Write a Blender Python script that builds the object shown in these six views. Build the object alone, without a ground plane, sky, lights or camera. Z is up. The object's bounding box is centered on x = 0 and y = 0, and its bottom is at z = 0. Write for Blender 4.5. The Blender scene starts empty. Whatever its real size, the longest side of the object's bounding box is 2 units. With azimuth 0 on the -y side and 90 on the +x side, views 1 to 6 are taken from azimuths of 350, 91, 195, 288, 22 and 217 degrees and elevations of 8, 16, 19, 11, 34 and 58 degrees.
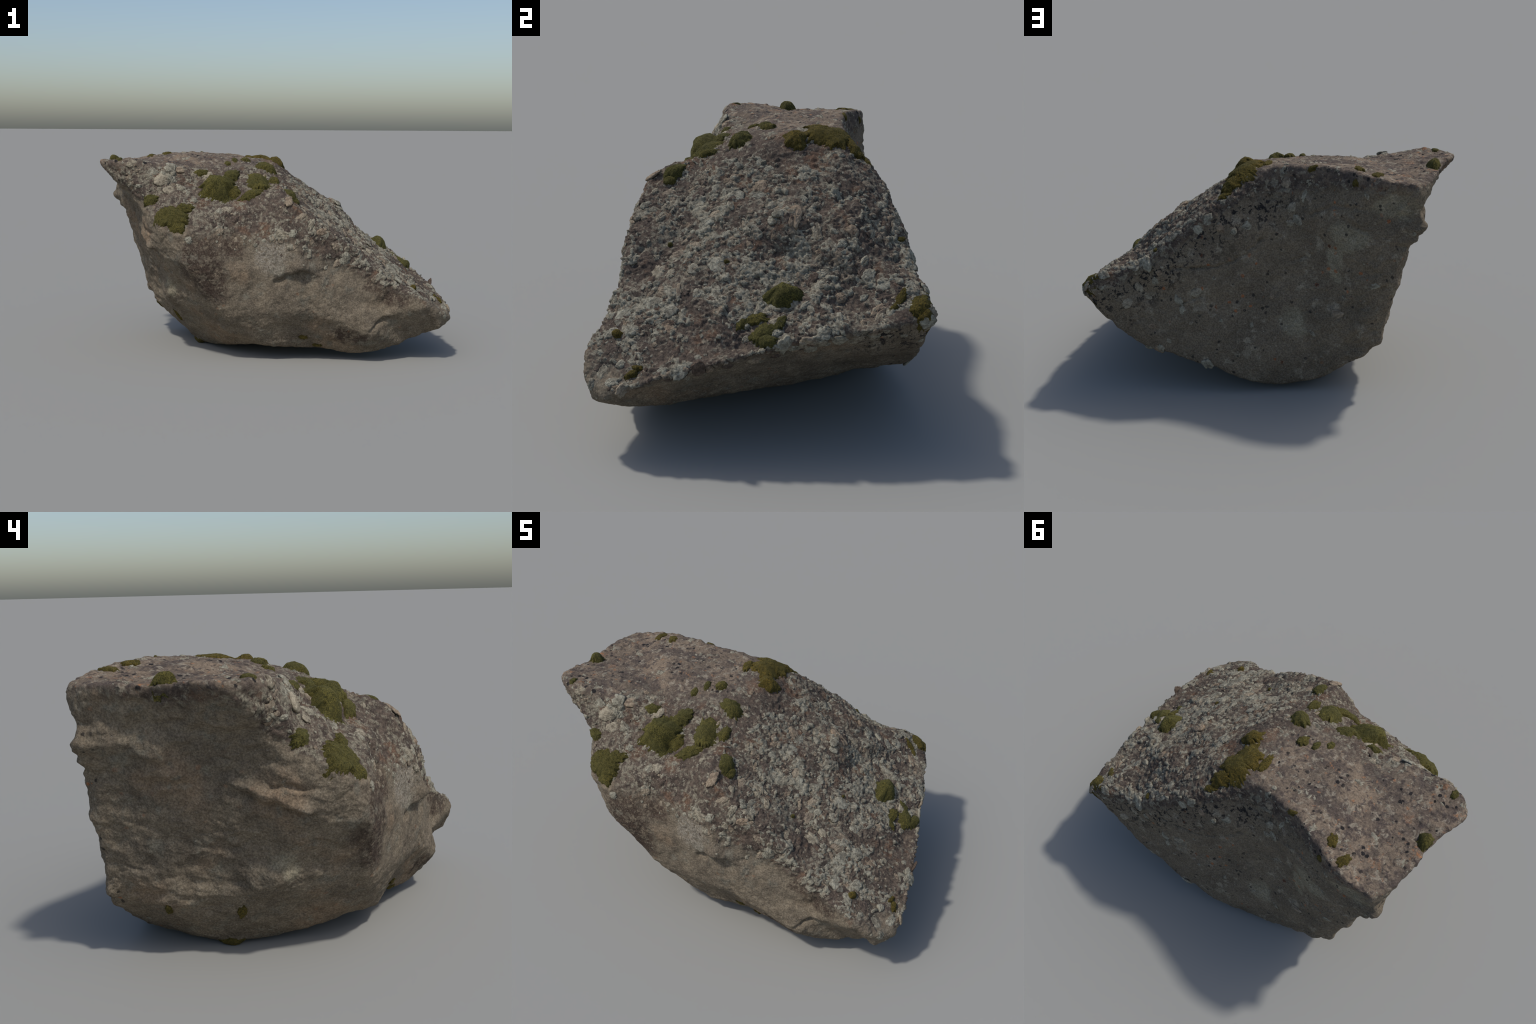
"""A weathered boulder: wedge-shaped block with a flat top, a long lichen-covered slope, bare walls and moss cushions.
The stone is built from a cage of feature points (rims, walls, foot), rounded, remeshed and weathered with noise."""
import bpy, bmesh, math, random
import numpy as np
from mathutils import Vector, Matrix, Quaternion
from mathutils.bvhtree import BVHTree

SEED = 7
rng = np.random.default_rng(SEED)
random.seed(SEED)

# ---------------------------------------------------------------- control cage: feature points of the block, by part (metres)
CAGE = {
 "plateau_rim_west": [(-1.005,-.13,1.128),(-.968,.01,1.128),(-.948,.15,1.115),(-.938,.28,1.115),(-.925,.4,1.11),(-.888,.492,1.11)],
 "plateau_rim_front": [(-.945,-.2,1.138),(-.85,-.22,1.14),(-.72,-.228,1.12),(-.61,-.215,1.095),(-.6,-.24,1.037),(-.456,-.25,1.0),(-.425,-.19,1.064),(-.235,-.174,1.071),(-.104,-.144,1.08),(-.136,-.01,1.125),(-.03,-.1,1.08)],
 "plateau_top": [(-.447,.13,1.158),(-.3,.2,1.157),(-.42,.3,1.165),(-.75,.1,1.12),(-.7,.3,1.128),(-.2,.15,1.145),(-.85,.3,1.115),(-.55,-.02,1.125),(-.4,-.06,1.11)],
 "plateau_rim_back": [(-.77,.504,1.128),(-.647,.488,1.145),(-.56,.440,1.16),(-.379,.388,1.166),(-.18,.360,1.153),(0.,.365,1.13),(.075,.42,1.045)],
 "slope_crest": [(.06,.11,1.12),(.03,.30,1.132)],
 "slope_field": [(.157,.1,1.045),(.14,-.2,.985),(.235,-.24,.875),(.105,-.34,.92),(.145,-.35,.895),(.235,-.34,.835),(.30,-.11,.89),(.36,-.13,.855),(.43,-.17,.775),(.31,.0,.895),(.26,.15,.975),(.205,.21,1.005),(.29,.28,.96),(.32,.35,.932),(.23,.38,1.0),(.235,.46,.972),
   (.475,.129,.845),(.505,.07,.80),(.515,.15,.785),(.475,-.04,.785),(.42,.05,.845),(.47,-.14,.755),(.50,.24,.797),(.53,.32,.815),(.495,.37,.84),(.565,.12,.718),(.58,.33,.748),(.63,.335,.715),(.59,.455,.715),(.645,.276,.66),(.675,.34,.635),(.66,.19,.625),(.71,.27,.632),(.668,.433,.65),
   (.655,.05,.637),(.66,-.1,.612),(.755,.19,.60),(.75,.1,.59),(.77,-.01,.537),(.85,.03,.495),(.89,.03,.478),(.81,.255,.575),(.925,.11,.46),(.5,-.25,.703),(.44,-.3,.71),(.775,-.158,.535),(.64,-.3,.582),(.398,-.387,.69),(.624,-.421,.54),(.756,-.451,.447),(.854,-.464,.388),(.80,-.25,.465),(.895,-.184,.412),(.885,-.06,.432),(.82,-.02,.49),(.785,.339,.552),(.345,-.47,.727),(.475,-.5,.605)],
 "slope_rim_back": [(.1,.488,1.008),(.2,.545,.935),(.3,.575,.865),(.42,.617,.745),(.55,.638,.66),(.7,.665,.63),(.784,.667,.605),(.822,.685,.55)],
 "slope_rim_east": [(.99,-.52,.282),(.993,-.47,.30),(.972,-.39,.335),(.976,-.23,.376),(.963,-.13,.402),(.938,.09,.458),(.924,.21,.483),(.902,.385,.507),(.878,.52,.525),(.842,.64,.53)],
 "slope_rim_front": [(.03,-.522,.922),(-.045,-.522,.842),(.01,-.48,.958),(.073,-.42,.952),(.239,-.557,.775),(.26,-.59,.74),(.29,-.587,.695),(.36,-.585,.63),(.44,-.58,.612),(.51,-.597,.545),(.62,-.56,.495),(.60,-.625,.45),(.693,-.594,.437),(.765,-.662,.385),(.80,-.69,.338),(.88,-.612,.312),(.89,-.658,.298),(.94,-.59,.272)],
 "east_underlip": [(.89,-.64,.20),(.96,-.585,.225),(.895,-.46,.198),(.83,-.39,.15),(.76,-.28,.142),(.70,-.136,.147),(.67,.094,.205),(.825,.234,.395),(.735,.234,.31),(.60,.34,.255),(.815,.41,.42),(.735,.41,.35),(.62,.56,.30),(.72,.60,.385),(.76,.65,.41)],
 "front_shoulder": [(-.64,-.277,1.0),(-.818,-.258,1.031),(-.575,-.271,.988),(-.443,-.291,.985),(-.208,-.255,1.005),(-.087,-.388,.945),(0.,-.27,1.015),(-.315,-.351,.911),(-.244,-.318,.92),(-.2,-.392,.908),(-.545,-.388,.912),(-.55,-.26,.995),(-.62,-.328,.938),
   (-.43,-.408,.882),(-.52,-.43,.845),(-.30,-.463,.862),(-.203,-.485,.815),(-.15,-.51,.788),(-.605,-.44,.82),(-.728,-.32,.915),(-.56,-.526,.729),(-.691,-.463,.774),(-.12,-.45,.875)],
 "front_wall": [(-.286,-.528,.63),(-.217,-.53,.70),(-.03,-.592,.55),(.195,-.622,.505),(.137,-.618,.39),(-.25,-.55,.51),(.63,-.645,.315),(-.021,-.58,.744),(.09,-.588,.757),(.119,-.59,.71),(.068,-.653,.56),(-.002,-.588,.483),(.15,-.60,.5),(-.549,-.534,.567),(-.405,-.505,.385),
   (-.311,-.495,.265),(-.047,-.567,.317),(.202,-.612,.291),(.364,-.617,.365),(.335,-.6,.472),(.485,-.65,.188),(.48,-.61,.389),(.564,-.6,.337),(.548,-.614,.269),(.85,-.605,.207)],
 "front_foot": [(-.272,-.373,.132),(.128,-.489,.145),(.206,-.442,.062),(.422,-.51,.036),(.57,-.55,.07),(.71,-.55,.092),(.74,-.55,.122),(.85,-.55,.161),(-.076,-.45,.09),(-.3,-.177,.04)],
 "west_wall": [(-.925,-.185,1.029),(-.95,-.08,1.065),(-.82,-.2,.93),(-.757,-.2,.82),(-.731,-.315,.671),(-.908,.467,.893),(-.887,.458,.945),(-.87,.49,1.03),(-.885,.38,.89),(-.787,.447,.603),
   (-.868,.206,.95),(-.853,.19,.865),(-.828,.066,.875),(-.845,-.05,.938),(-.75,-.08,.755),(-.735,-.09,.665),(-.785,.075,.69),(-.832,.12,.80),(-.80,.34,.71),(-.822,.41,.76),(-.78,-.25,.878),(-.757,-.25,.735),(-.905,.1,1.03),(-.905,.3,1.0),(-.735,.26,.48),(-.678,.13,.39),(-.69,.181,.33),(-.625,.06,.28),(-.641,.244,.217),
   (-.694,.469,.278),(-.606,-.227,.418),(-.629,-.2,.364),(-.544,-.019,.197),(-.65,-.04,.45)],
 "back_wall": [(-.773,.492,.756),(-.768,.495,.65),(-.783,.49,.715),(-.762,.465,.52),(-.757,.505,1.08),(-.665,.515,.60),(-.608,.518,.69),(-.66,.518,.80),(-.748,.482,.96),(-.82,.478,1.04),(-.02,.492,.873),(-.205,.378,1.074),(.23,.611,.545),(.321,.624,.501),(-.482,.506,.434),(-.324,.440,.72),(-.446,.465,.73),(-.53,.508,.835),
   (-.548,.499,.997),(.424,.666,.233),(.172,.654,.163),(.254,.642,.382),(.586,.676,.482),(.528,.637,.558),(.411,.636,.646),(.41,.642,.415),(.067,.575,.474),(-.046,.568,.362),(-.047,.605,.25),(-.125,.575,.28),
   (.137,.585,.614),(-.212,.458,.651),(-.178,.483,.585),(-.295,.455,.615),(-.517,.503,.522),(-.3,.402,1.02),(.105,.54,.871),(.214,.563,.863),(.037,.531,.851),(-.352,.522,.179),(-.29,.512,.372),(-.198,.447,.84),(-.308,.432,.90),(-.613,.502,.99),(-.45,.475,.55),(-.083,.43,.957),(-.068,.395,1.095),(-.012,.435,1.06)],
 "back_foot": [(-.483,.508,.128),(-.606,.508,.2),(.04,.632,.095),(.5,.635,.22),(.62,.655,.305),(.713,.665,.41),(-.22,.535,.032),(-.121,.59,.115),(0.,.628,.195),(.014,.622,.26),(-.05,.572,.045),(-.38,.51,.062)],
 "underside": [(-.429,.09,.024),(-.396,.05,.002),(-.22,.40,.0),(0.,.40,.015),(.2,.4,.04),(0.,0.,.02),(.5,-.28,.055),(.62,-.3,.08),(.70,-.42,.085),(.3,.05,.05),(.45,.1,.09),(.55,.2,.145),
   (.55,-.05,.10),(.48,.4,.17),(.3,.4,.09),(-.4,.35,.03),(-.2,.2,.0)],
}

# ---------------------------------------------------------------- noise helpers (vectorised value-gradient noise)
def _hash(ix, iy, iz, seed):
    h = (ix.astype(np.uint32) * np.uint32(374761393) + iy.astype(np.uint32) * np.uint32(668265263)
         + iz.astype(np.uint32) * np.uint32(2147483647) + np.uint32(seed * 974711 + 12345))
    h ^= h >> np.uint32(13); h *= np.uint32(1274126177); h ^= h >> np.uint32(16)
    h *= np.uint32(2246822519); h ^= h >> np.uint32(15)
    return h

def noise3(p, seed=0):
    """Gradient noise, about -1..1, for an (n,3) array."""
    with np.errstate(over="ignore"):
        i = np.floor(p).astype(np.int64); f = p - i
        u = f * f * f * (f * (f * 6 - 15) + 10)
        out = 0.0
        for dx in (0, 1):
            for dy in (0, 1):
                for dz in (0, 1):
                    h = _hash(i[:, 0] + dx, i[:, 1] + dy, i[:, 2] + dz, seed)
                    gx = (h & np.uint32(1023)) / 511.5 - 1; gy = ((h >> np.uint32(10)) & np.uint32(1023)) / 511.5 - 1
                    gz = ((h >> np.uint32(20)) & np.uint32(1023)) / 511.5 - 1
                    w = (u[:, 0] if dx else 1 - u[:, 0]) * (u[:, 1] if dy else 1 - u[:, 1]) * (u[:, 2] if dz else 1 - u[:, 2])
                    out = out + w * (gx * (f[:, 0] - dx) + gy * (f[:, 1] - dy) + gz * (f[:, 2] - dz))
    return out * 1.6

def fbm(p, octaves=4, gain=0.5, seed=0):
    out, a = 0.0, 1.0
    for k in range(octaves):
        out = out + a * noise3(p * 2.03 ** k, seed + 31 * k); a *= gain
    return out

def smooth(a, b, x):
    t = np.clip((x - a) / (b - a), 0, 1)
    return t * t * (3 - 2 * t)

# ---------------------------------------------------------------- the stone's basic form
def build_cage(centre=(0.0, 0.05, 0.55)):
    """Feature points joined as seen from the middle of the stone, then edges turned for the fairest surface."""
    pts = [Vector(p) for line in CAGE.values() for p in line]
    c = Vector(centre)
    bm = bmesh.new()
    vs = [bm.verts.new((p - c).normalized()) for p in pts]
    bmesh.ops.convex_hull(bm, input=vs)
    for v, p in zip(vs, pts):
        v.co = p
    bmesh.ops.recalc_face_normals(bm, faces=bm.faces)

    def nrm(a, b, c_):
        return (b - a).cross(c_ - a)

    def bend(n1, n2, length):
        if n1.length < 1e-9 or n2.length < 1e-9:
            return 9.0
        return n1.angle(n2) * length

    for _ in range(6):
        turned = 0
        for e in list(bm.edges):
            if not e.is_valid or len(e.link_faces) != 2:
                continue
            f1, f2 = e.link_faces
            a, b = e.verts
            c1 = [v for v in f1.verts if v not in (a, b)][0]
            c2 = [v for v in f2.verts if v not in (a, b)][0]
            if any(c2 in (ed.other_vert(c1),) for ed in c1.link_edges):
                continue
            loops = list(f1.verts)
            if loops[(loops.index(a) + 1) % 3] is not b:
                a, b = b, a                       # f1 runs a, b, c1
            n1, n2 = nrm(a.co, b.co, c1.co), nrm(b.co, a.co, c2.co)
            m1, m2 = nrm(c1.co, a.co, c2.co), nrm(c2.co, b.co, c1.co)

            def other(x, y, skip):
                ed = bm.edges.get((x, y))
                g = [f for f in ed.link_faces if f is not skip]
                return g[0].normal if g else None

            rim = ((b, c1, f1, n1, m2), (c1, a, f1, n1, m1), (a, c2, f2, n2, m1), (c2, b, f2, n2, m2))
            old = bend(n1, n2, (a.co - b.co).length)
            new = bend(m1, m2, (c1.co - c2.co).length)
            for x, y, f, n, m in rim:
                q, ln = other(x, y, f), (x.co - y.co).length
                old += bend(n, q, ln); new += bend(m, q, ln)
            # keep the turned pair facing away from the middle
            if m1.dot((a.co + c1.co + c2.co) / 3 - c) <= 0 or m2.dot((b.co + c1.co + c2.co) / 3 - c) <= 0:
                continue
            if new < old - 1e-4:
                r = bmesh.utils.edge_rotate(e, False)
                if r is not None:
                    turned += 1
                    bm.normal_update()
        if not turned:
            break
    # split long edges, then soften
    for _ in range(5):
        long_edges = [e for e in bm.edges if e.calc_length() > 0.045]
        if not long_edges:
            break
        bmesh.ops.subdivide_edges(bm, edges=long_edges, cuts=1, use_grid_fill=False)
        bmesh.ops.triangulate(bm, faces=bm.faces)
    bmesh.ops.recalc_face_normals(bm, faces=bm.faces)
    return bm

def relax(bm, rounds):
    """Taubin smoothing: rounds the facets without shrinking the block."""
    bm.verts.ensure_lookup_table(); bm.verts.index_update()
    co = np.array([v.co for v in bm.verts])
    ea = np.array([(e.verts[0].index, e.verts[1].index) for e in bm.edges])
    deg = np.bincount(ea.ravel(), minlength=len(co))[:, None]
    for _ in range(rounds):
        for k in (0.55, -0.57):
            s = np.zeros_like(co)
            np.add.at(s, ea[:, 0], co[ea[:, 1]]); np.add.at(s, ea[:, 1], co[ea[:, 0]])
            co = co + k * (s / deg - co)
    for v, p in zip(bm.verts, co):
        v.co = p

def voxel_remesh(me, size):
    ob = bpy.data.objects.new("helper", me)
    bpy.context.scene.collection.objects.link(ob)
    m = ob.modifiers.new("remesh", "REMESH")
    m.mode, m.voxel_size, m.adaptivity = "VOXEL", size, 0.0
    dg = bpy.context.evaluated_depsgraph_get()
    new = bpy.data.meshes.new_from_object(ob.evaluated_get(dg))
    bpy.data.objects.remove(ob); bpy.data.meshes.remove(me)
    return new

def get_co(me):
    a = np.empty(len(me.vertices) * 3); me.vertices.foreach_get("co", a); return a.reshape(-1, 3)

def get_no(me):
    a = np.empty(len(me.vertices) * 3); me.vertices.foreach_get("normal", a); return a.reshape(-1, 3)

def set_co(me, co):
    me.vertices.foreach_set("co", np.ascontiguousarray(co).ravel()); me.update()

# Height of the border between the crusted, sun-facing top and the bare walls, along x, at the front and the back.
FRONT_LINE = [(-1.0, 1.08), (-0.80, 0.86), (-0.7, 0.75), (-0.3, 0.71), (0.0, 0.70), (0.2, 0.60), (0.4, 0.52), (0.6, 0.42), (1.0, 0.27)]
BACK_LINE = [(-1.0, 1.09), (-0.2, 1.07), (0.0, 1.00), (0.2, 0.86), (0.4, 0.70), (0.6, 0.60), (1.0, 0.47)]

def border_height(co):
    zf = np.interp(co[:, 0], *zip(*FRONT_LINE)); zb = np.interp(co[:, 0], *zip(*BACK_LINE))
    return zf + (zb - zf) * np.clip((co[:, 1] + 0.55) / 1.05, -0.1, 1.2)

# ---------------------------------------------------------------- weathering of the stone
# Cracks and grooves cut into the surface: path, half width, depth (metres)
GROOVES = [
 ([(.353,.623,.665),(.139,.573,.671),(.049,.546,.698),(-.027,.524,.741),(-.087,.482,.802),(-.148,.444,.828)], .007, .016),
 ([(-.239,.464,.684),(-.302,.453,.708),(-.383,.46,.745)], .009, .018),
 ([(.434,.656,.447),(.344,.64,.469),(.271,.621,.498),(.202,.608,.519)], .006, .012),
 ([(.556,.671,.374),(.501,.669,.41)], .007, .008),
 ([(-.338,.426,.928),(-.453,.464,.985),(-.554,.496,.996),(-.62,.498,.985)], .010, .010),
 ([(-.748,-.19,.728),(-.758,-.27,.752),(-.74,-.325,.726)], .009, .012),
 ([(-.8,.061,.853),(-.793,-.015,.855),(-.789,-.07,.841)], .007, .008),
 ([(-.74,-.122,.702),(-.727,-.171,.672),(-.725,-.24,.655),(-.703,-.333,.625)], .020, .020),
 ([(-.044,-.58,.474),(.011,-.60,.505),(.075,-.63,.530),(.207,-.591,.530)], .018, .026),
 ([(.479,-.641,.193),(.534,-.62,.24),(.576,-.611,.262)], .014, .020),
 ([(.575,.03,.715),(.565,.13,.72),(.57,.2,.715)], .035, .016),
 ([(.369,.335,.90),(.33,.41,.905)], .028, .022),
 ([(.391,-.508,.675),(.416,-.527,.636),(.468,-.537,.595)], .016, .016),
 ([(.86,.02,.30),(.84,.25,.345),(.83,.45,.375)], .010, .016),
 ([(-.765,-.06,.768),(-.75,-.14,.735),(-.74,-.24,.70),(-.715,-.33,.655)], .024, -.022),
 ([(-.90,.45,.90),(-.885,.36,.905),(-.87,.27,.90)], .028, -.008),
 ([(-.88,.42,1.0),(-.875,.25,.985),(-.86,.10,.97)], .035, .016),
 ([(-.73,.30,.50),(-.70,.12,.47),(-.66,-.02,.45)], .035, -.014),
 ([(-.69,.25,.36),(-.66,.08,.34),(-.62,-.06,.36)], .030, .012),
]
# Knobs and hollows: centre, radius, height along the surface normal
KNOBS = [
 ((-.845,.175,.862), .050, .022), ((-.905,.42,.905), .05, .006), ((-.63,-.205,.36), .045, .012), ((-.76,-.10,.765), .050, .014),
 ((.456,.10,.838), .050, .022), ((.46,.20,.82), .040, .018), ((-.61,-.222,1.09), .035, .018), ((-.52,-.20,1.085), .03, .014),
 ((.068,-.65,.565), .045, .016), ((.60,.30,.735), .05, .014), ((.70,.53,.64), .06, .012), ((.96,-.60,.27), .045, .012),
 ((-.70,.47,.285), .03, .014), ((-.77,.47,.60), .035, .014), ((.30,-.58,.56), .05, -.012), ((-.2,-.53,.45), .10, -.010), ((.22,-.62,.30), .09, .010),
]

def distance_to_path(co, path):
    best = np.full(len(co), 9.0)
    for a, b in zip(path[:-1], path[1:]):
        a, b = np.array(a), np.array(b); d = b - a
        t = np.clip(((co - a) @ d) / (d @ d), 0, 1)
        best = np.minimum(best, np.linalg.norm(co - a - t[:, None] * d, axis=1))
    return best

def weather(me):
    co, no = get_co(me), get_no(me)
    crust = smooth(-0.04, 0.04, co[:, 2] - border_height(co) + 0.03 * fbm(co * 9, 3, .5, 90))
    top = smooth(1.06, 1.11, co[:, 2])
    slope = crust * (1 - top)
    warp = co + 0.04 * np.stack([fbm(co * 6, 3, .5, s) for s in (11, 12, 13)], 1)
    h = 0.0075 * fbm(co * 4.5, 3, .5, 1)                                   # broad swells
    h += 0.0055 * fbm(warp * 13, 4, .5, 2) * (1 - 0.4 * top)                # hand-sized relief
    ridge = 1 - np.abs(fbm(warp * np.array([9, 9, 22]), 3, .5, 3))
    h += -0.0035 * smooth(0.86, 1.0, ridge) * (1 - crust) * smooth(-0.1, 0.3, fbm(co * 3, 2, .5, 9))                    # flaking, mostly level cracks in the walls
    h += 0.0016 * fbm(co * 55, 3, .55, 4)
    grain = np.abs(noise3(warp * 34, 5)) * 1.2 + 0.6 * np.abs(noise3(warp * 75, 6))
    h += slope * (0.010 * grain - 0.004)                                    # nubbly crusted slope
    h += top * 0.0035 * fbm(co * 30, 3, .5, 7)
    for path, width, depth in GROOVES:
        d = distance_to_path(co + 0.010 * np.stack([noise3(co * 28, s) for s in (21, 22, 23)], 1), path)
        h -= depth * np.exp(-(d / width) ** 2)
    for c, r, a in KNOBS:
        d = np.linalg.norm(co - np.array(c), axis=1) / r
        h += a * np.exp(-d * d)
    # chipped scallops along the sharp rim of the top and the end wall
    edge = np.exp(-((co[:, 0] + 0.88 - 0.18 * (co[:, 2] - 0.9)) / 0.09) ** 2)
    h += edge * 0.010 * fbm(co * 16, 2, .5, 8)
    west = smooth(-0.45, -0.60, co[:, 0]) * (1 - crust)
    h += west * (0.010 * fbm(warp * np.array([8, 6, 13]), 3, .5, 77))
    set_co(me, co + no * h[:, None])

bm = build_cage()
relax(bm, 3)
stone_mesh = bpy.data.meshes.new("stone"); bm.to_mesh(stone_mesh); bm.free()
stone_mesh = voxel_remesh(stone_mesh, 0.0062)
stone_mesh.name = "stone"
calm_tree = BVHTree.FromPolygons([tuple(p) for p in get_co(stone_mesh)], [tuple(p.vertices) for p in stone_mesh.polygons])   # form before weathering
weather(stone_mesh)
stone_mesh.shade_smooth()

root = bpy.data.objects.new("boulder", None)
root.empty_display_size = 0.3
bpy.context.scene.collection.objects.link(root)
root["label"] = "weathered wedge-shaped boulder with pale lichen crust and moss cushions"
root["category"] = "rock"

def add_part(name, mesh, material=None, parent=None):
    ob = bpy.data.objects.new(name, mesh)
    bpy.context.scene.collection.objects.link(ob)
    ob.parent = parent or root
    if material and not mesh.materials:
        mesh.materials.append(material)
    return ob

def mesh_from_arrays(name, verts, faces):
    """faces: (n,3) triangles."""
    me = bpy.data.meshes.new(name)
    me.vertices.add(len(verts)); me.vertices.foreach_set("co", np.ascontiguousarray(verts, dtype=np.float32).ravel())
    nf = len(faces)
    me.loops.add(nf * 3); me.loops.foreach_set("vertex_index", np.ascontiguousarray(faces, dtype=np.int32).ravel())
    me.polygons.add(nf)
    me.polygons.foreach_set("loop_start", np.arange(0, nf * 3, 3, dtype=np.int32))
    me.update(calc_edges=True); me.validate()
    me.shade_smooth()
    return me

# ---------------------------------------------------------------- node helpers
class Nodes:
    def __init__(self, name):
        self.mat = bpy.data.materials.new(name); self.mat.use_nodes = True
        self.t = self.mat.node_tree; self.n, self.l = self.t.nodes, self.t.links
        self.bsdf = self.n["Principled BSDF"]
        self.bsdf.inputs["Roughness"].default_value = 0.95
        self.bsdf.inputs["Specular IOR Level"].default_value = 0.12
        self.co = self.n.new("ShaderNodeTexCoord").outputs["Object"]

    def put(self, sock, value):
        if hasattr(value, "is_output"):
            self.l.new(value, sock)
        elif isinstance(value, (tuple, list)) and len(value) == 3 and sock.type == "RGBA":
            sock.default_value = (*value, 1)
        else:
            sock.default_value = value

    def noise(self, scale, detail=4, rough=0.55, distort=0.0, co=None, colour=False, lac=2.0):
        k = self.n.new("ShaderNodeTexNoise")
        self.l.new(co or self.co, k.inputs["Vector"])
        k.inputs["Scale"].default_value, k.inputs["Detail"].default_value = scale, detail
        k.inputs["Roughness"].default_value, k.inputs["Distortion"].default_value = rough, distort
        k.inputs["Lacunarity"].default_value = lac
        return k.outputs["Color" if colour else "Fac"]

    def voronoi(self, scale, co=None, rand=1.0, out="Distance", feature="F1"):
        k = self.n.new("ShaderNodeTexVoronoi"); k.feature = feature
        self.l.new(co or self.co, k.inputs["Vector"])
        k.inputs["Scale"].default_value, k.inputs["Randomness"].default_value = scale, rand
        return k.outputs[out]

    def math(self, op, a, b=0.0, c=0.0, clamp=False):
        k = self.n.new("ShaderNodeMath"); k.operation, k.use_clamp = op, clamp
        for s, v in zip(k.inputs, (a, b, c)):
            self.put(s, v)
        return k.outputs[0]

    def vmath(self, op, a, b=(0, 0, 0)):
        k = self.n.new("ShaderNodeVectorMath"); k.operation = op
        self.put(k.inputs[0], a); self.put(k.inputs[1], b)
        return k.outputs["Value" if op in ("DISTANCE", "LENGTH", "DOT_PRODUCT") else "Vector"]

    def span(self, x, lo, hi, a=0.0, b=1.0, kind="SMOOTHSTEP"):
        k = self.n.new("ShaderNodeMapRange"); k.interpolation_type = kind
        for s, v in zip(k.inputs[:5], (x, lo, hi, a, b)):
            self.put(s, v)
        return k.outputs[0]

    def mix(self, fac, a, b, blend="MIX"):
        k = self.n.new("ShaderNodeMix"); k.data_type, k.blend_type = "RGBA", blend
        self.put(k.inputs["Factor"], fac); self.put(k.inputs[6], a); self.put(k.inputs[7], b)
        return k.outputs[2]

    def ramp(self, x, stops, kind="LINEAR"):
        k = self.n.new("ShaderNodeValToRGB"); k.color_ramp.interpolation = kind
        els = k.color_ramp.elements
        while len(els) < len(stops):
            els.new(0.5)
        for e, (pos, col) in zip(els, stops):
            e.position = pos
            e.color = (*col, 1) if isinstance(col, tuple) else (col, col, col, 1)
        self.put(k.inputs[0], x)
        return k.outputs[0]

    def blob(self, centre, radius, squash=(1, 1, 1), soft=0.5, co=None):
        """Soft patch mask round a point, on noise-shifted coordinates."""
        d = self.vmath("SUBTRACT", co or self.co, centre)
        d = self.vmath("MULTIPLY", d, squash)
        return self.span(self.vmath("LENGTH", d), radius * (1 + soft), radius * (1 - soft))

    def finish(self, colour, height, distance, strength=1.0, rough=None):
        self.put(self.bsdf.inputs["Base Color"], colour)
        b = self.n.new("ShaderNodeBump")
        b.inputs["Strength"].default_value, b.inputs["Distance"].default_value = strength, distance
        self.put(b.inputs["Height"], height)
        self.l.new(b.outputs[0], self.bsdf.inputs["Normal"])
        if rough is not None:
            self.put(self.bsdf.inputs["Roughness"], rough)
        return self.mat

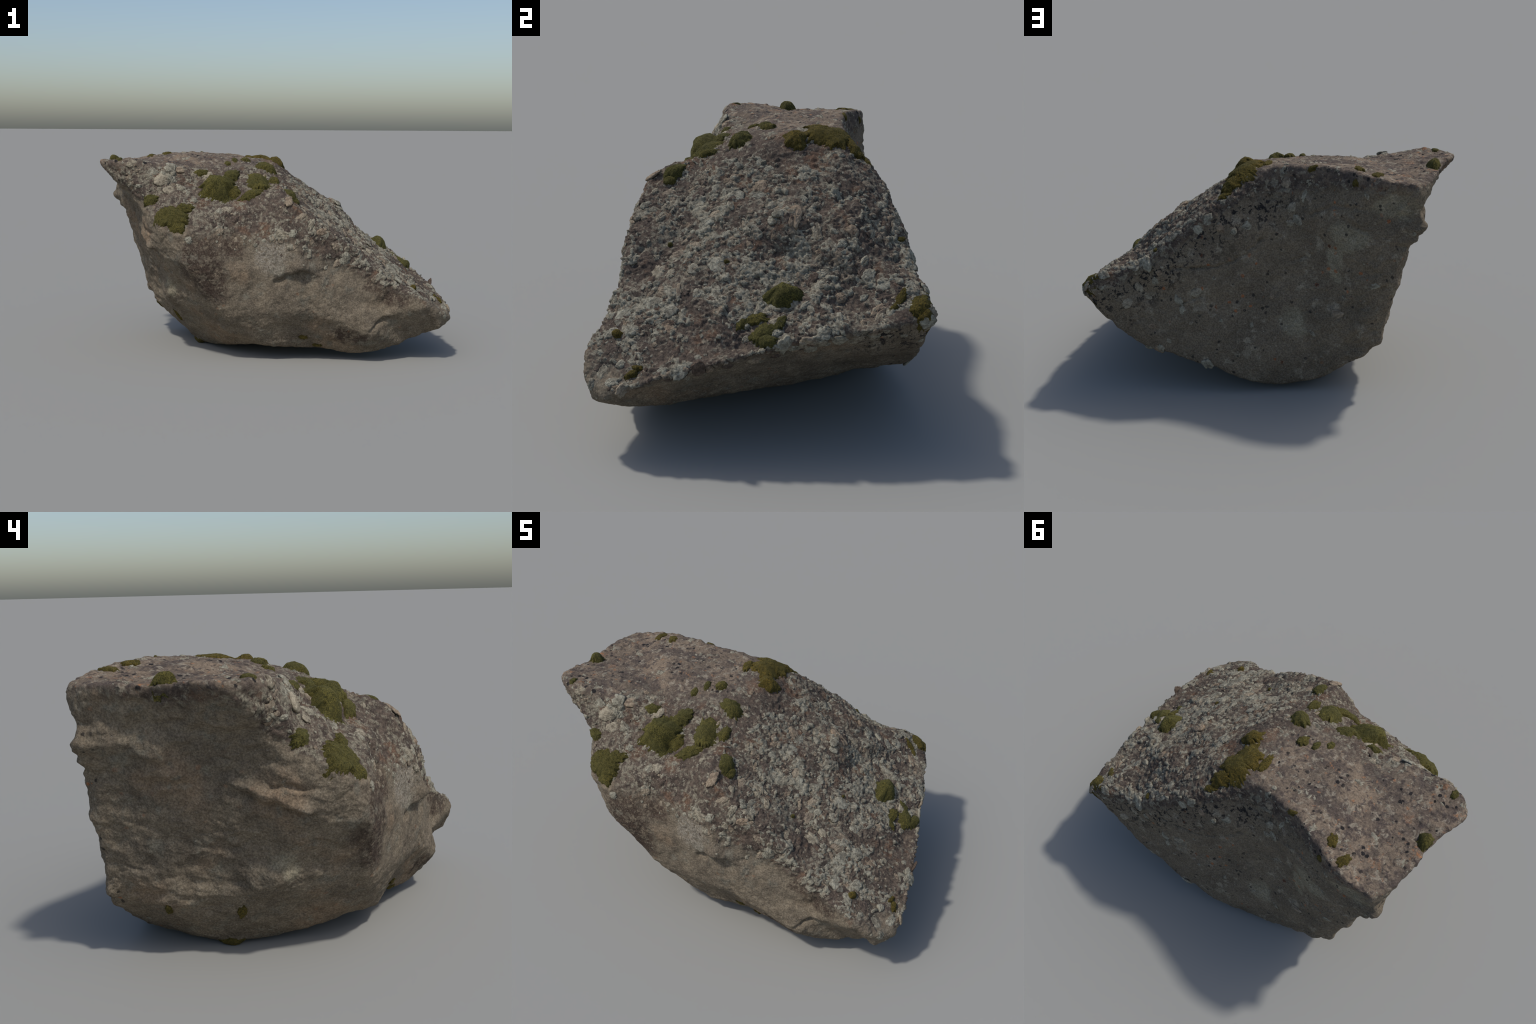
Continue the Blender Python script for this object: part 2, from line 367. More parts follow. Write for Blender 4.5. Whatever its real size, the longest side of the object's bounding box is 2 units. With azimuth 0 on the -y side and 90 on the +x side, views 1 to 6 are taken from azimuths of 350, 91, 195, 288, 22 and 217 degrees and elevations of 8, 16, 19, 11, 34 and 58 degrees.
def stone_material():
    m = Nodes("stone_surface")
    sep = m.n.new("ShaderNodeSeparateXYZ"); m.l.new(m.co, sep.inputs[0]); x, y, z = sep.outputs
    fine = m.noise(95, 6, 0.65); mid = m.noise(26, 6, 0.6); broad = m.noise(5.5, 5, 0.55); broad2 = m.noise(3.2, 4, 0.5, co=m.vmath("ADD", m.co, (5, 3, 1)))
    shift = m.vmath("SCALE", m.vmath("SUBTRACT", m.noise(9, 4, 0.6, colour=True), (0.5, 0.5, 0.5)))
    shift.node.inputs["Scale"].default_value = 0.16
    wob = m.vmath("ADD", m.co, shift)
    # border between crusted top and bare walls (same line as in the relief)
    xn = m.span(x, -1, 1, kind="LINEAR")
    zf = m.math("MULTIPLY", m.ramp(xn, [((a + 1) / 2, b / 1.2) for a, b in FRONT_LINE]), 1.2)
    zb = m.math("MULTIPLY", m.ramp(xn, [((a + 1) / 2, b / 1.2) for a, b in BACK_LINE]), 1.2)
    line = m.math("ADD", zf, m.math("MULTIPLY", m.math("SUBTRACT", zb, zf), m.span(y, -0.55, 0.5, kind="LINEAR")))
    above = m.math("ADD", m.math("SUBTRACT", z, line), m.math("MULTIPLY", m.math("SUBTRACT", m.noise(12, 5, 0.65), 0.5), 0.16))
    crust = m.span(above, -0.02, 0.035)
    top = m.math("MULTIPLY", m.span(m.math("ADD", z, m.math("MULTIPLY", m.math("SUBTRACT", mid, 0.5), 0.04)), 1.085, 1.115), m.span(x, 0.06, -0.12))
    back = m.span(m.math("ADD", y, m.math("MULTIPLY", m.math("SUBTRACT", broad, 0.5), 0.1)), 0.33, 0.43)
    # bare wall
    wall = m.mix(m.span(broad, 0.35, 0.65), WALL_A, WALL_B)
    wall = m.mix(m.span(broad2, 0.52, 0.68), wall, WALL_WARM)
    wall = m.mix(m.span(m.noise(11, 5, 0.6, co=m.vmath("ADD", m.co, (2, 7, 4))), 0.55, 0.68), wall, WALL_GREY)
    brown = m.math("MULTIPLY", m.span(m.math("ADD", m.math("MULTIPLY", m.noise(20, 6, 0.7, co=m.vmath("ADD", m.co, (3, 8, 6))), 0.6), m.math("MULTIPLY", m.noise(75, 4, 0.7), 0.5)), 0.47, 0.57), 0.95)
    stain = m.math("MAXIMUM", m.blob((-.46, -.53, .60), .13, (1, .6, 1), .35, wob), m.blob((-.40, -.51, .46), .09, (1, .6, 1), .4, wob))
    for c, r in (((-.30, -.52, .685), .07), ((.50, -.60, .47), .07), ((.57, -.61, .40), .055), ((.43, -.59, .56), .055), ((.33, -.585, .16), .06), ((.42, -.59, .13), .045), ((.66, -.62, .36), .05)):
        stain = m.math("MAXIMUM", stain, m.blob(c, r, (1, .6, 1), .45, wob))
    wall = m.mix(m.math("MULTIPLY", stain, brown), wall, STAIN)
    pale_front = m.math("MULTIPLY", m.blob((-.08, -.58, .63), .11, (1.3, .6, 1), .5, wob), m.span(fine, 0.35, 0.6))
    wall = m.mix(pale_front, wall, PALE_FRONT)
    backc = m.mix(m.span(m.math("ADD", m.math("MULTIPLY", broad, 0.6), m.math("MULTIPLY", mid, 0.4)), 0.36, 0.62), BACK_A, BACK_B)
    backc = m.mix(m.span(m.noise(14, 5, 0.62, co=m.vmath("ADD", m.co, (8, 1, 5))), 0.56, 0.66), backc, BACK_C)
    cream = m.blob((-.52, .49, .83), .075, (.9, .6, 1.1), .35, wob)
    for c, r, s in (((-.60, .51, .825), .05, (1, .6, 1)), ((-.485, .49, .73), .05, (1.2, .6, .8)), ((-.465, .485, .64), .035, (1.1, .6, .8)), ((-.76, .49, .99), .075, (.75, .6, 1.3)), ((-.26, .52, .37), .07, (1, .6, .9)), ((-.60, -.22, .415), .045, (1, .8, 1))):
        cream = m.math("MAXIMUM", cream, m.blob(c, r, s, .35, wob))
    wall = m.mix(back, wall, backc)
    wall = m.mix(m.math("MULTIPLY", cream, 0.75), wall, CREAM)
    # orange specks and black spots on the back
    jit = m.vmath("SCALE", m.vmath("SUBTRACT", m.noise(50, 2, 0.6, colour=True), (0.5, 0.5, 0.5)))
    jit.node.inputs["Scale"].default_value = 0.016
    sco = m.vmath("ADD", m.co, jit)
    spots = m.voronoi(30, co=sco, out="Distance"); pick = m.voronoi(30, co=sco, out="Color")
    ps = m.n.new("ShaderNodeSeparateColor"); m.l.new(pick, ps.inputs[0])
    orange = m.math("MULTIPLY", m.span(spots, 0.34, 0.22), m.math("MULTIPLY", m.span(ps.outputs[0], 0.86, 0.88), m.span(m.noise(4, 2), 0.46, 0.56)))
    wall = m.mix(m.math("MULTIPLY", orange, m.math("ADD", m.math("MULTIPLY", back, 0.55), 0.2)), wall, ORANGE)
    blotch = m.span(m.noise(34, 4, 0.62, 0.4), 0.53, 0.58)
    near = m.math("MULTIPLY", back, m.math("MULTIPLY", m.span(above, -0.30, -0.05), m.span(x, -0.45, -0.1)))
    dots = m.math("MULTIPLY", m.span(spots, 0.30, 0.18), m.math("MULTIPLY", m.span(ps.outputs[1], 0.80, 0.82), back))
    wall = m.mix(m.math("MAXIMUM", m.math("MULTIPLY", near, blotch), m.math("MULTIPLY", dots, 0.8)), wall, BLACK)
    wall = m.mix(m.span(m.noise(150, 3, 0.7), 0.62, 0.72), wall, SPECK)
    wall = m.mix(m.span(m.noise(130, 5, 0.7), 0.36, 0.64), m.mix(1.0, wall, (0.66, 0.65, 0.64), "MULTIPLY"), m.mix(1.0, wall, (1.25, 1.24, 1.21), "MULTIPLY"))
    wall = m.mix(m.span(mid, 0.34, 0.66), m.mix(1.0, wall, (0.84, 0.83, 0.82), "MULTIPLY"), m.mix(1.0, wall, (1.12, 1.12, 1.10), "MULTIPLY"))
    # crusted slope and shoulder
    sub = m.mix(m.span(mid, 0.38, 0.62), CRUST_DARK, CRUST_BROWN)
    sub = m.mix(m.span(m.noise(7, 4, 0.6, co=m.vmath("ADD", m.co, (1, 9, 2))), 0.54, 0.66), sub, CRUST_RED)
    film = m.noise(44, 8, 0.72, 0.15)
    sub = m.mix(m.math("MULTIPLY", m.span(m.math("ADD", film, m.math("MULTIPLY", m.math("SUBTRACT", m.noise(6, 3), 0.5), 0.35)), 0.49, 0.60), 0.75), sub, CRUST_PALE)
    sub = m.mix(m.span(m.noise(120, 4, 0.7), 0.35, 0.68), m.mix(1.0, sub, (0.62, 0.61, 0.62), "MULTIPLY"), m.mix(1.0, sub, (1.25, 1.24, 1.2), "MULTIPLY"))
    # flat top: pinkish with dark dots
    flat = m.mix(m.span(broad, 0.38, 0.62), TOP_A, TOP_B)
    flat = m.mix(m.math("MULTIPLY", m.span(m.noise(9, 4, 0.6, co=m.vmath("ADD", m.co, (3, 3, 9))), 0.46, 0.62), 0.7), flat, TOP_DARK)
    flat = m.mix(m.math("MULTIPLY", m.span(m.noise(24, 6, 0.65, 0.5), 0.54, 0.62), 0.75), flat, TOP_PALE)
    flat = m.mix(m.math("MULTIPLY", m.span(m.noise(30, 4, 0.6, co=m.vmath("ADD", m.co, (7, 5, 1))), 0.64, 0.68), 0.7), flat, TOP_ORANGE)
    flat = m.mix(m.math("MULTIPLY", m.span(m.noise(38, 5, 0.6, 0.5, co=m.vmath("ADD", m.co, (4, 1, 8))), 0.50, 0.62), 0.85), flat, TOP_DARK)
    flat = m.mix(m.math("MULTIPLY", m.span(m.noise(13, 4, 0.6, co=m.vmath("ADD", m.co, (6, 2, 3))), 0.60, 0.70), m.span(x, -0.7, -0.9)), flat, TOP_ORANGE)
    tiny = m.vmath("SCALE", m.vmath("SUBTRACT", m.noise(60, 2, 0.6, colour=True), (0.5, 0.5, 0.5)))
    tiny.node.inputs["Scale"].default_value = 0.012
    jig = m.vmath("ADD", m.co, tiny)
    vs_ = m.n.new("ShaderNodeSeparateColor"); m.l.new(m.voronoi(27, co=jig, out="Color"), vs_.inputs[0]); vsel = vs_.outputs[1]
    dd = m.math("MULTIPLY", m.span(m.math("ADD", m.voronoi(27, co=jig), m.math("MULTIPLY", vsel, 0.20)), 0.38, 0.27), m.span(m.noise(7, 2), 0.38, 0.52))
    pk = m.n.new("ShaderNodeSeparateColor"); m.l.new(m.voronoi(27, co=jig, out="Color"), pk.inputs[0])
    flat = m.mix(m.math("MULTIPLY", dd, m.span(pk.outputs[0], 0.30, 0.34)), flat, BLACK)
    flat = m.mix(m.span(m.noise(110, 4, 0.7), 0.35, 0.68), m.mix(1.0, flat, (0.72, 0.71, 0.70), "MULTIPLY"), m.mix(1.0, flat, (1.2, 1.19, 1.17), "MULTIPLY"))
    colour = m.mix(crust, wall, sub)
    colour = m.mix(top, colour, flat)
    height = m.math("ADD", m.math("MULTIPLY", mid, 0.5), m.math("ADD", m.math("MULTIPLY", fine, 0.5), m.math("MULTIPLY", film, m.math("MULTIPLY", crust, 0.8))))
    return m.finish(colour, height, 0.012, 0.75)

def lichen_material(name, pale, dark, own_random):
    m = Nodes(name)
    if own_random:
        info = m.n.new("ShaderNodeObjectInfo")
        m.co = m.vmath("ADD", m.vmath("MULTIPLY", m.co, (0.018, 0.018, 0.018)), info.outputs["Location"])   # unit templates to life size
        vary = info.outputs["Random"]
    else:
        vary = m.noise(30, 1)
    f = m.noise(140, 5, 0.7); g = m.noise(48, 4, 0.6)
    c = m.mix(m.span(g, 0.34, 0.58), dark, pale)
    c = m.mix(m.span(f, 0.34, 0.66), m.mix(1.0, c, (0.62, 0.61, 0.58), "MULTIPLY"), m.mix(1.0, c, (1.18, 1.18, 1.15), "MULTIPLY"))
    c = m.mix(m.math("MULTIPLY", m.span(vary, 0.35, 0.9), 0.45), c, m.mix(1.0, c, (1.02, 0.86, 0.76), "MULTIPLY"))
    return m.finish(c, m.math("ADD", f, g), 0.010, 0.8)

def moss_material(name, deep, bright, gold):
    m = Nodes(name)
    info = m.n.new("ShaderNodeObjectInfo")
    f = m.noise(230, 4, 0.75); g = m.noise(70, 4, 0.6); b = m.noise(10, 3, 0.5)
    c = m.mix(m.span(f, 0.36, 0.62), deep, bright)
    c = m.mix(m.math("MULTIPLY", m.span(b, 0.42, 0.64), m.span(f, 0.45, 0.6)), c, gold)
    c = m.mix(m.span(g, 0.30, 0.6), m.mix(1.0, c, (0.6, 0.62, 0.6), "MULTIPLY"), m.mix(1.0, c, (1.15, 1.15, 1.1), "MULTIPLY"))
    c = m.mix(m.math("MULTIPLY", info.outputs["Random"], 0.3), c, m.mix(1.0, c, (1.15, 0.95, 0.7), "MULTIPLY"))
    m.bsdf.inputs["Sheen Weight"].default_value = 0.15
    m.bsdf.inputs["Sheen Tint"].default_value = (0.6, 0.6, 0.25, 1)
    return m.finish(c, m.math("ADD", f, m.math("MULTIPLY", g, 0.8)), 0.010, 0.9)

WALL_A, WALL_B, WALL_WARM, WALL_GREY = (.196, .163, .121), (.142, .119, .091), (.208, .158, .111), (.166, .150, .119)
STAIN, PALE_FRONT, CREAM, SPECK = (.066, .048, .038), (.27, .245, .205), (.25, .225, .165), (.31, .285, .245)
BACK_A, BACK_B, BACK_C, ORANGE, BLACK = (.200, .164, .120), (.136, .113, .085), (.235, .205, .158), (.30, .11, .045), (.026, .024, .024)
CRUST_DARK, CRUST_BROWN, CRUST_RED, CRUST_PALE = (.078, .062, .052), (.128, .100, .079), (.142, .092, .064), (.27, .248, .188)
TOP_A, TOP_B, TOP_PALE, TOP_DARK, TOP_ORANGE = (.222, .173, .127), (.160, .128, .098), (.30, .265, .205), (.078, .063, .057), (.33, .17, .09)

stone_mat = stone_material()
stone = add_part("stone", stone_mesh, stone_mat)

# ---------------------------------------------------------------- lichen lumps
SURF = get_co(stone_mesh)
tree = BVHTree.FromPolygons([tuple(p) for p in SURF], [tuple(p.vertices) for p in stone_mesh.polygons])

def lump_template(rings, segs, seed):
    """Cauliflower-like cap of unit radius: lobed outline, knobbly top, skirt sunk below zero."""
    r = np.linspace(0, 1, rings + 1)[1:]
    th = np.arange(segs) * 2 * np.pi / segs
    R, T = np.meshgrid(r, th, indexing="ij")
    ring = np.stack([np.cos(T), np.sin(T), np.full_like(T, seed * 3.7)], -1).reshape(-1, 3)
    out = (1 + 0.36 * fbm(ring * 1.4, 4, .6, 40 + seed)).reshape(R.shape)
    X, Y = R * out * np.cos(T), R * out * np.sin(T)
    dome = 0.40 * (1 - R ** 3.0) ** 0.8
    p = np.stack([X, Y, np.full_like(X, seed * 5.1)], -1).reshape(-1, 3)
    knob = (0.30 * np.abs(noise3(p * 3.3, 60 + seed)) + 0.14 * np.abs(noise3(p * 7.5, 70 + seed))).reshape(R.shape)
    Z = 0.85 * dome + 0.8 * knob * (1 - R ** 4) - 0.12 - 0.25 * (R > 0.99)
    v = np.vstack([[0, 0, 0.34], np.stack([X, Y, Z], -1).reshape(-1, 3), [0, 0, -0.4]])
    f = [(0, 1 + k, 1 + (k + 1) % segs) for k in range(segs)]
    for i in range(rings - 1):
        a, b = 1 + i * segs, 1 + (i + 1) * segs
        for k in range(segs):
            k2 = (k + 1) % segs
            f += [(a + k, b + k, b + k2), (a + k, b + k2, a + k2)]
    last = 1 + (rings - 1) * segs
    f += [(last + (k + 1) % segs, last + k, len(v) - 1) for k in range(segs)]
    return v, np.array(f)

def sample_surface(n):
    """Area-weighted random points on the stone with normals."""
    me = stone_mesh
    area = np.empty(len(me.polygons)); me.polygons.foreach_get("area", area)
    cen = np.empty(len(me.polygons) * 3); me.polygons.foreach_get("center", cen); cen = cen.reshape(-1, 3)
    nor = np.empty(len(me.polygons) * 3); me.polygons.foreach_get("normal", nor); nor = nor.reshape(-1, 3)
    idx = rng.choice(len(area), n, p=area / area.sum())
    return cen[idx], nor[idx]

def lichen_field():
    """Where lumps grow: position, normal, radius, colour kind."""
    co, no = sample_surface(90000)
    above = co[:, 2] - border_height(co)
    crust = smooth(-0.03, 0.05, above + 0.05 * fbm(co * 8, 3, .5, 150))
    top = smooth(1.08, 1.11, co[:, 2]) * smooth(0.03, -0.10, co[:, 0])
    patch = smooth(-0.25, 0.30, fbm(co * 9, 3, .55, 151)) * (1 - 0.7 * smooth(-0.05, 0.45, fbm(co * 5.5, 3, .55, 160)))
    slope = crust * (1 - top) * smooth(-0.05, 0.15, co[:, 0] - 0.25 * (co[:, 1] + 0.3))
    shoulder = crust * (1 - top) * (1 - slope)
    rim = np.exp(-(above / 0.05) ** 2) * (co[:, 1] < -0.2) * (co[:, 0] < 0.1) * (co[:, 0] > -0.62)
    white = np.exp(-((co[:, 2] - 1.06) / 0.06) ** 2) * (co[:, 1] < -0.15) * (co[:, 0] < -0.35) * (co[:, 0] > -0.9)
    back = (co[:, 1] > 0.35) * (1 - crust) * np.exp(-np.abs(above) / 0.14) * smooth(-0.5, 0.1, co[:, 0])
    east_lip = (co[:, 0] > 0.78) * np.exp(-((above + 0.03) / 0.035) ** 2)
    dens = 0.058 * slope * (0.25 + 0.75 * patch) + 0.040 * shoulder * patch + 0.05 * rim + 0.075 * white * patch + 0.016 * top * patch * smooth(-0.75, -0.2, co[:, 0]) + 0.0065 * back + 0.03 * east_lip + 0.0006 * (1 - crust) * (co[:, 1] > 0.3)
    end = smooth(-0.80, -0.90, co[:, 0] + 0.35 * np.maximum(0, -0.16 - co[:, 1])) * (co[:, 2] < 1.11)
    keep = rng.random(len(co)) < dens * (1 - end)
    co, no, slope, back, white, lip, top = co[keep], no[keep], slope[keep], back[keep], white[keep], east_lip[keep], top[keep]
    rad = 0.0062 * np.exp(0.62 * rng.standard_normal(len(co))) * (1 + 0.75 * slope + 0.45 * (1 - slope) * (1 - top) + 0.8 * back + 0.7 * white + 1.2 * lip)
    rad = np.clip(rad, 0.004, 0.036)
    kind = np.where(back > 0.3, rng.choice(3, len(co), p=(.8, .2, 0)), rng.choice(3, len(co), p=(.60, .25, .15)))
    return co, no, rad, kind

lich_mats = [lichen_material("lichen_grey_green", (.345, .326, .262), (.172, .157, .126), False),
             lichen_material("lichen_buff", (.325, .272, .205), (.18, .144, .113), False),
             lichen_material("lichen_brown", (.145, .113, .092), (.085, .067, .057), False)]
lich_solo = [lichen_material("lichen_cushion_grey_green", (.345, .326, .262), (.172, .157, .126), True),
             lichen_material("lichen_cushion_buff", (.325, .272, .205), (.18, .144, .113), True),
             lichen_material("lichen_cushion_brown", (.145, .113, .092), (.085, .067, .057), True)]

co, no, rad, kind = lichen_field()
# single cushions that stand out: centre, radius
LICHEN = [((.23,.611,.545),.034),((.321,.624,.501),.030),((-.02,.492,.873),.030),((-.205,.375,1.074),.036),((.528,.637,.558),.028),((.586,.676,.482),.030),((.165,.548,.916),.026),((.105,.54,.871),.030),
 ((.037,.531,.851),.020),((.214,.563,.863),.026),((-.298,.402,1.019),.030),((-.33,.41,.99),.024),((-.24,.43,.96),.030),((-.27,.44,.90),.032),((-.23,.45,.88),.024),((-.482,.506,.434),.030),((-.665,.505,.601),.024),
 ((-.324,.449,.72),.016),((-.517,.498,.522),.015),((-.55,.50,.53),.012),((-.858,.473,.873),.014),((.424,.666,.233),.024),((.172,.654,.163),.034),((.411,.636,.646),.024),((.474,.611,.683),.042),((.44,.63,.60),.028),
 ((.103,.6,.394),.010),((.032,.572,.417),.010),((-.046,.559,.362),.011),((.254,.639,.382),.012),((.137,.585,.614),.013),((.46,.66,.36),.020),((.30,.64,.45),.020),((.48,.64,.51),.018),((.38,.65,.28),.016),((.45,.66,.21),.028),((.50,.65,.22),.024),
 ((.887,-.60,.324),.032),((.946,-.55,.30),.036),((.975,-.50,.285),.028),((.90,-.62,.27),.026),((.935,-.35,.34),.030),((.955,-.27,.35),.028),((.945,-.18,.37),.026),((.922,.11,.454),.034),((.905,.25,.455),.030),((.90,.18,.44),.026),((.86,.45,.49),.028),
 ((.668,.433,.654),.032),((.647,.193,.632),.028),((-.021,-.584,.744),.028),((.031,-.515,.92),.032),((.239,-.551,.778),.026),((.119,-.588,.713),.022),((.359,-.576,.617),.018),((.461,.129,.84),.040),((.47,.05,.83),.030),((.31,-.02,.91),.032),((.298,-.11,.90),.034),
 ((.80,.47,.57),.036),((.70,.50,.64),.034),((.73,-.52,.45),.034),((.76,-.50,.45),.028),((.62,-.38,.55),.034),((.66,-.42,.52),.036),((.70,-.36,.52),.030),((-.609,-.225,1.09),.034),((-.55,-.215,1.085),.032),((-.65,-.25,1.05),.028),((-.70,-.25,1.07),.030),((-.48,-.22,1.05),.026)]
hits = [tree.find_nearest(Vector(c)) for c, _ in LICHEN]
co = np.vstack([co, [np.array(h[0]) for h in hits]]); no = np.vstack([no, [np.array(h[1]) for h in hits]])
rad = np.r_[rad, [1.0 + r for _, r in LICHEN]]                      # sorted first, real radius restored below
kind = np.r_[kind, [(0, 0, 0, 1)[k % 4] for k in range(len(LICHEN))]]
order = np.argsort(-rad)
rad = np.where(rad > 1, rad - 1.0, rad)
fine_templates = []
for k in range(8):
    v, f = lump_template(12, 36, k)
    for mat in lich_solo:
        me = mesh_from_arrays("lichen", v, f); me.materials.append(mat)
        fine_templates.append(me)
coarse = [lump_template(6, 16, 20 + k) for k in range(10)]

def frame(n, spin):
    n = n / np.linalg.norm(n)
    a = np.array([0, 0, 1.0]) if abs(n[2]) < 0.9 else np.array([1.0, 0, 0])
    t = np.cross(a, n); t /= np.linalg.norm(t); b = np.cross(n, t)
    c, s = math.cos(spin), math.sin(spin)
    return np.stack([c * t + s * b, -s * t + c * b, n], 1)

def crust_sheet(seed, threshold, thick, zone):
    """Thin lichen crust grown on the stone: a nubbly skin whose ragged edges dip into the surface."""
    me = stone_mesh
    co_, no_ = get_co(me), get_no(me)
    warp = co_ + 0.012 * np.stack([noise3(co_ * 30, seed + s) for s in (1, 2, 3)], 1)
    grow = 0.62 * fbm(warp * 15, 3, .55, seed) + 0.50 * fbm(warp * 42, 3, .6, seed + 5) + zone(co_) - threshold
    nub = np.abs(noise3(warp * 58, seed + 7)) + 0.5 * np.abs(noise3(warp * 110, seed + 8))
    lift = -0.004 + thick * smooth(-0.12, 0.40, grow) * (0.55 + 0.75 * nub) + 0.004 * smooth(-0.1, 0.02, grow)
    quads = np.empty(len(me.polygons) * 4, np.int32); me.polygons.foreach_get("vertices", quads)
    quads = quads.reshape(-1, 4)
    quads = quads[(grow[quads] > -0.12).any(1)]
    used, inv = np.unique(quads, return_inverse=True)
    q = inv.reshape(-1, 4)
    tris = np.vstack([q[:, [0, 1, 2]], q[:, [0, 2, 3]]])
    return mesh_from_arrays("lichen_crust", (co_ + no_ * lift[:, None])[used], tris)

def slope_zone(c):
    above = c[:, 2] - border_height(c)
    crust = smooth(-0.03, 0.04, above + 0.05 * fbm(c * 8, 3, .5, 150))
    top = smooth(1.08, 1.11, c[:, 2]) * smooth(0.03, -0.10, c[:, 0])
    slope = smooth(-0.05, 0.20, c[:, 0] - 0.25 * (c[:, 1] + 0.3))
    white = np.exp(-((c[:, 2] - 1.06) / 0.06) ** 2) * (c[:, 1] < -0.15) * (c[:, 0] < -0.35) * (c[:, 0] > -0.9)
    rim = np.exp(-(above / 0.05) ** 2) * (c[:, 1] < -0.3) * (c[:, 0] < 0.05) * (c[:, 0] > -0.62)
    end = smooth(-0.80, -0.90, c[:, 0] + 0.35 * np.maximum(0, -0.16 - c[:, 1])) * (c[:, 2] < 1.11)
    bare = smooth(-0.05, 0.45, fbm(c * 5.5, 3, .55, 160))
    return -3 * np.maximum(1 - crust, end) - 0.42 * top - 0.55 * bare - 0.30 * (1 - slope) * (1 - top) + 0.35 * white + 0.5 * rim

heaps = {0: ([], [], 0), 1: ([], [], 0), 2: ([], [], 0)}
for rank, i in enumerate(order):
    B = frame(np.array(calm_tree.find_nearest(Vector(co[i]))[1]), rng.random() * 6.283)
    sx, sy, sz = rad[i] * rng.uniform(.8, 1.3), rad[i] * rng.uniform(.7, 1.05), rad[i] * rng.uniform(.75, 1.3) * (0.55 if co[i][1] > 0.45 or rad[i] > 0.03 else 0.9)
    if rank < 300:
        ob = add_part("lichen", fine_templates[int(rng.integers(8)) * 3 + int(kind[i])])
        M = Matrix(((B @ np.diag([sx, sy, sz]))).tolist()).to_4x4(); M.translation = Vector(co[i])
        ob.matrix_world = M
    else:
        v, f = coarse[int(rng.integers(10))]
        w = (v * np.array([sx, sy, sz])) @ B.T + co[i]
        vs, fs, n0 = heaps[int(kind[i])]
        vs.append(w); fs.append(f + n0); heaps[int(kind[i])] = (vs, fs, n0 + len(w))
for k, (vs, fs, _) in heaps.items():
    ob = add_part("lichen_crust", mesh_from_arrays("lichen_crust", np.vstack(vs), np.vstack(fs)), lich_mats[k])
    ob["kind"] = "stuff"
for seed, thr, thick, mat in ((300, 0.02, 0.0078, 0), (340, 0.34, 0.0065, 1), (380, 0.42, 0.006, 2)):
    ob = add_part("lichen_crust", crust_sheet(seed, thr, thick, slope_zone), lich_mats[mat]); ob["kind"] = "stuff"
print("LICHEN", len(order))

# ---------------------------------------------------------------- moss cushions
moss_green = moss_material("moss_green", (.030, .028, .011), (.108, .096, .029), (.150, .126, .032))
moss_gold = moss_material("moss_gold", (.032, .025, .008), (.108, .084, .020), (.155, .108, .021))

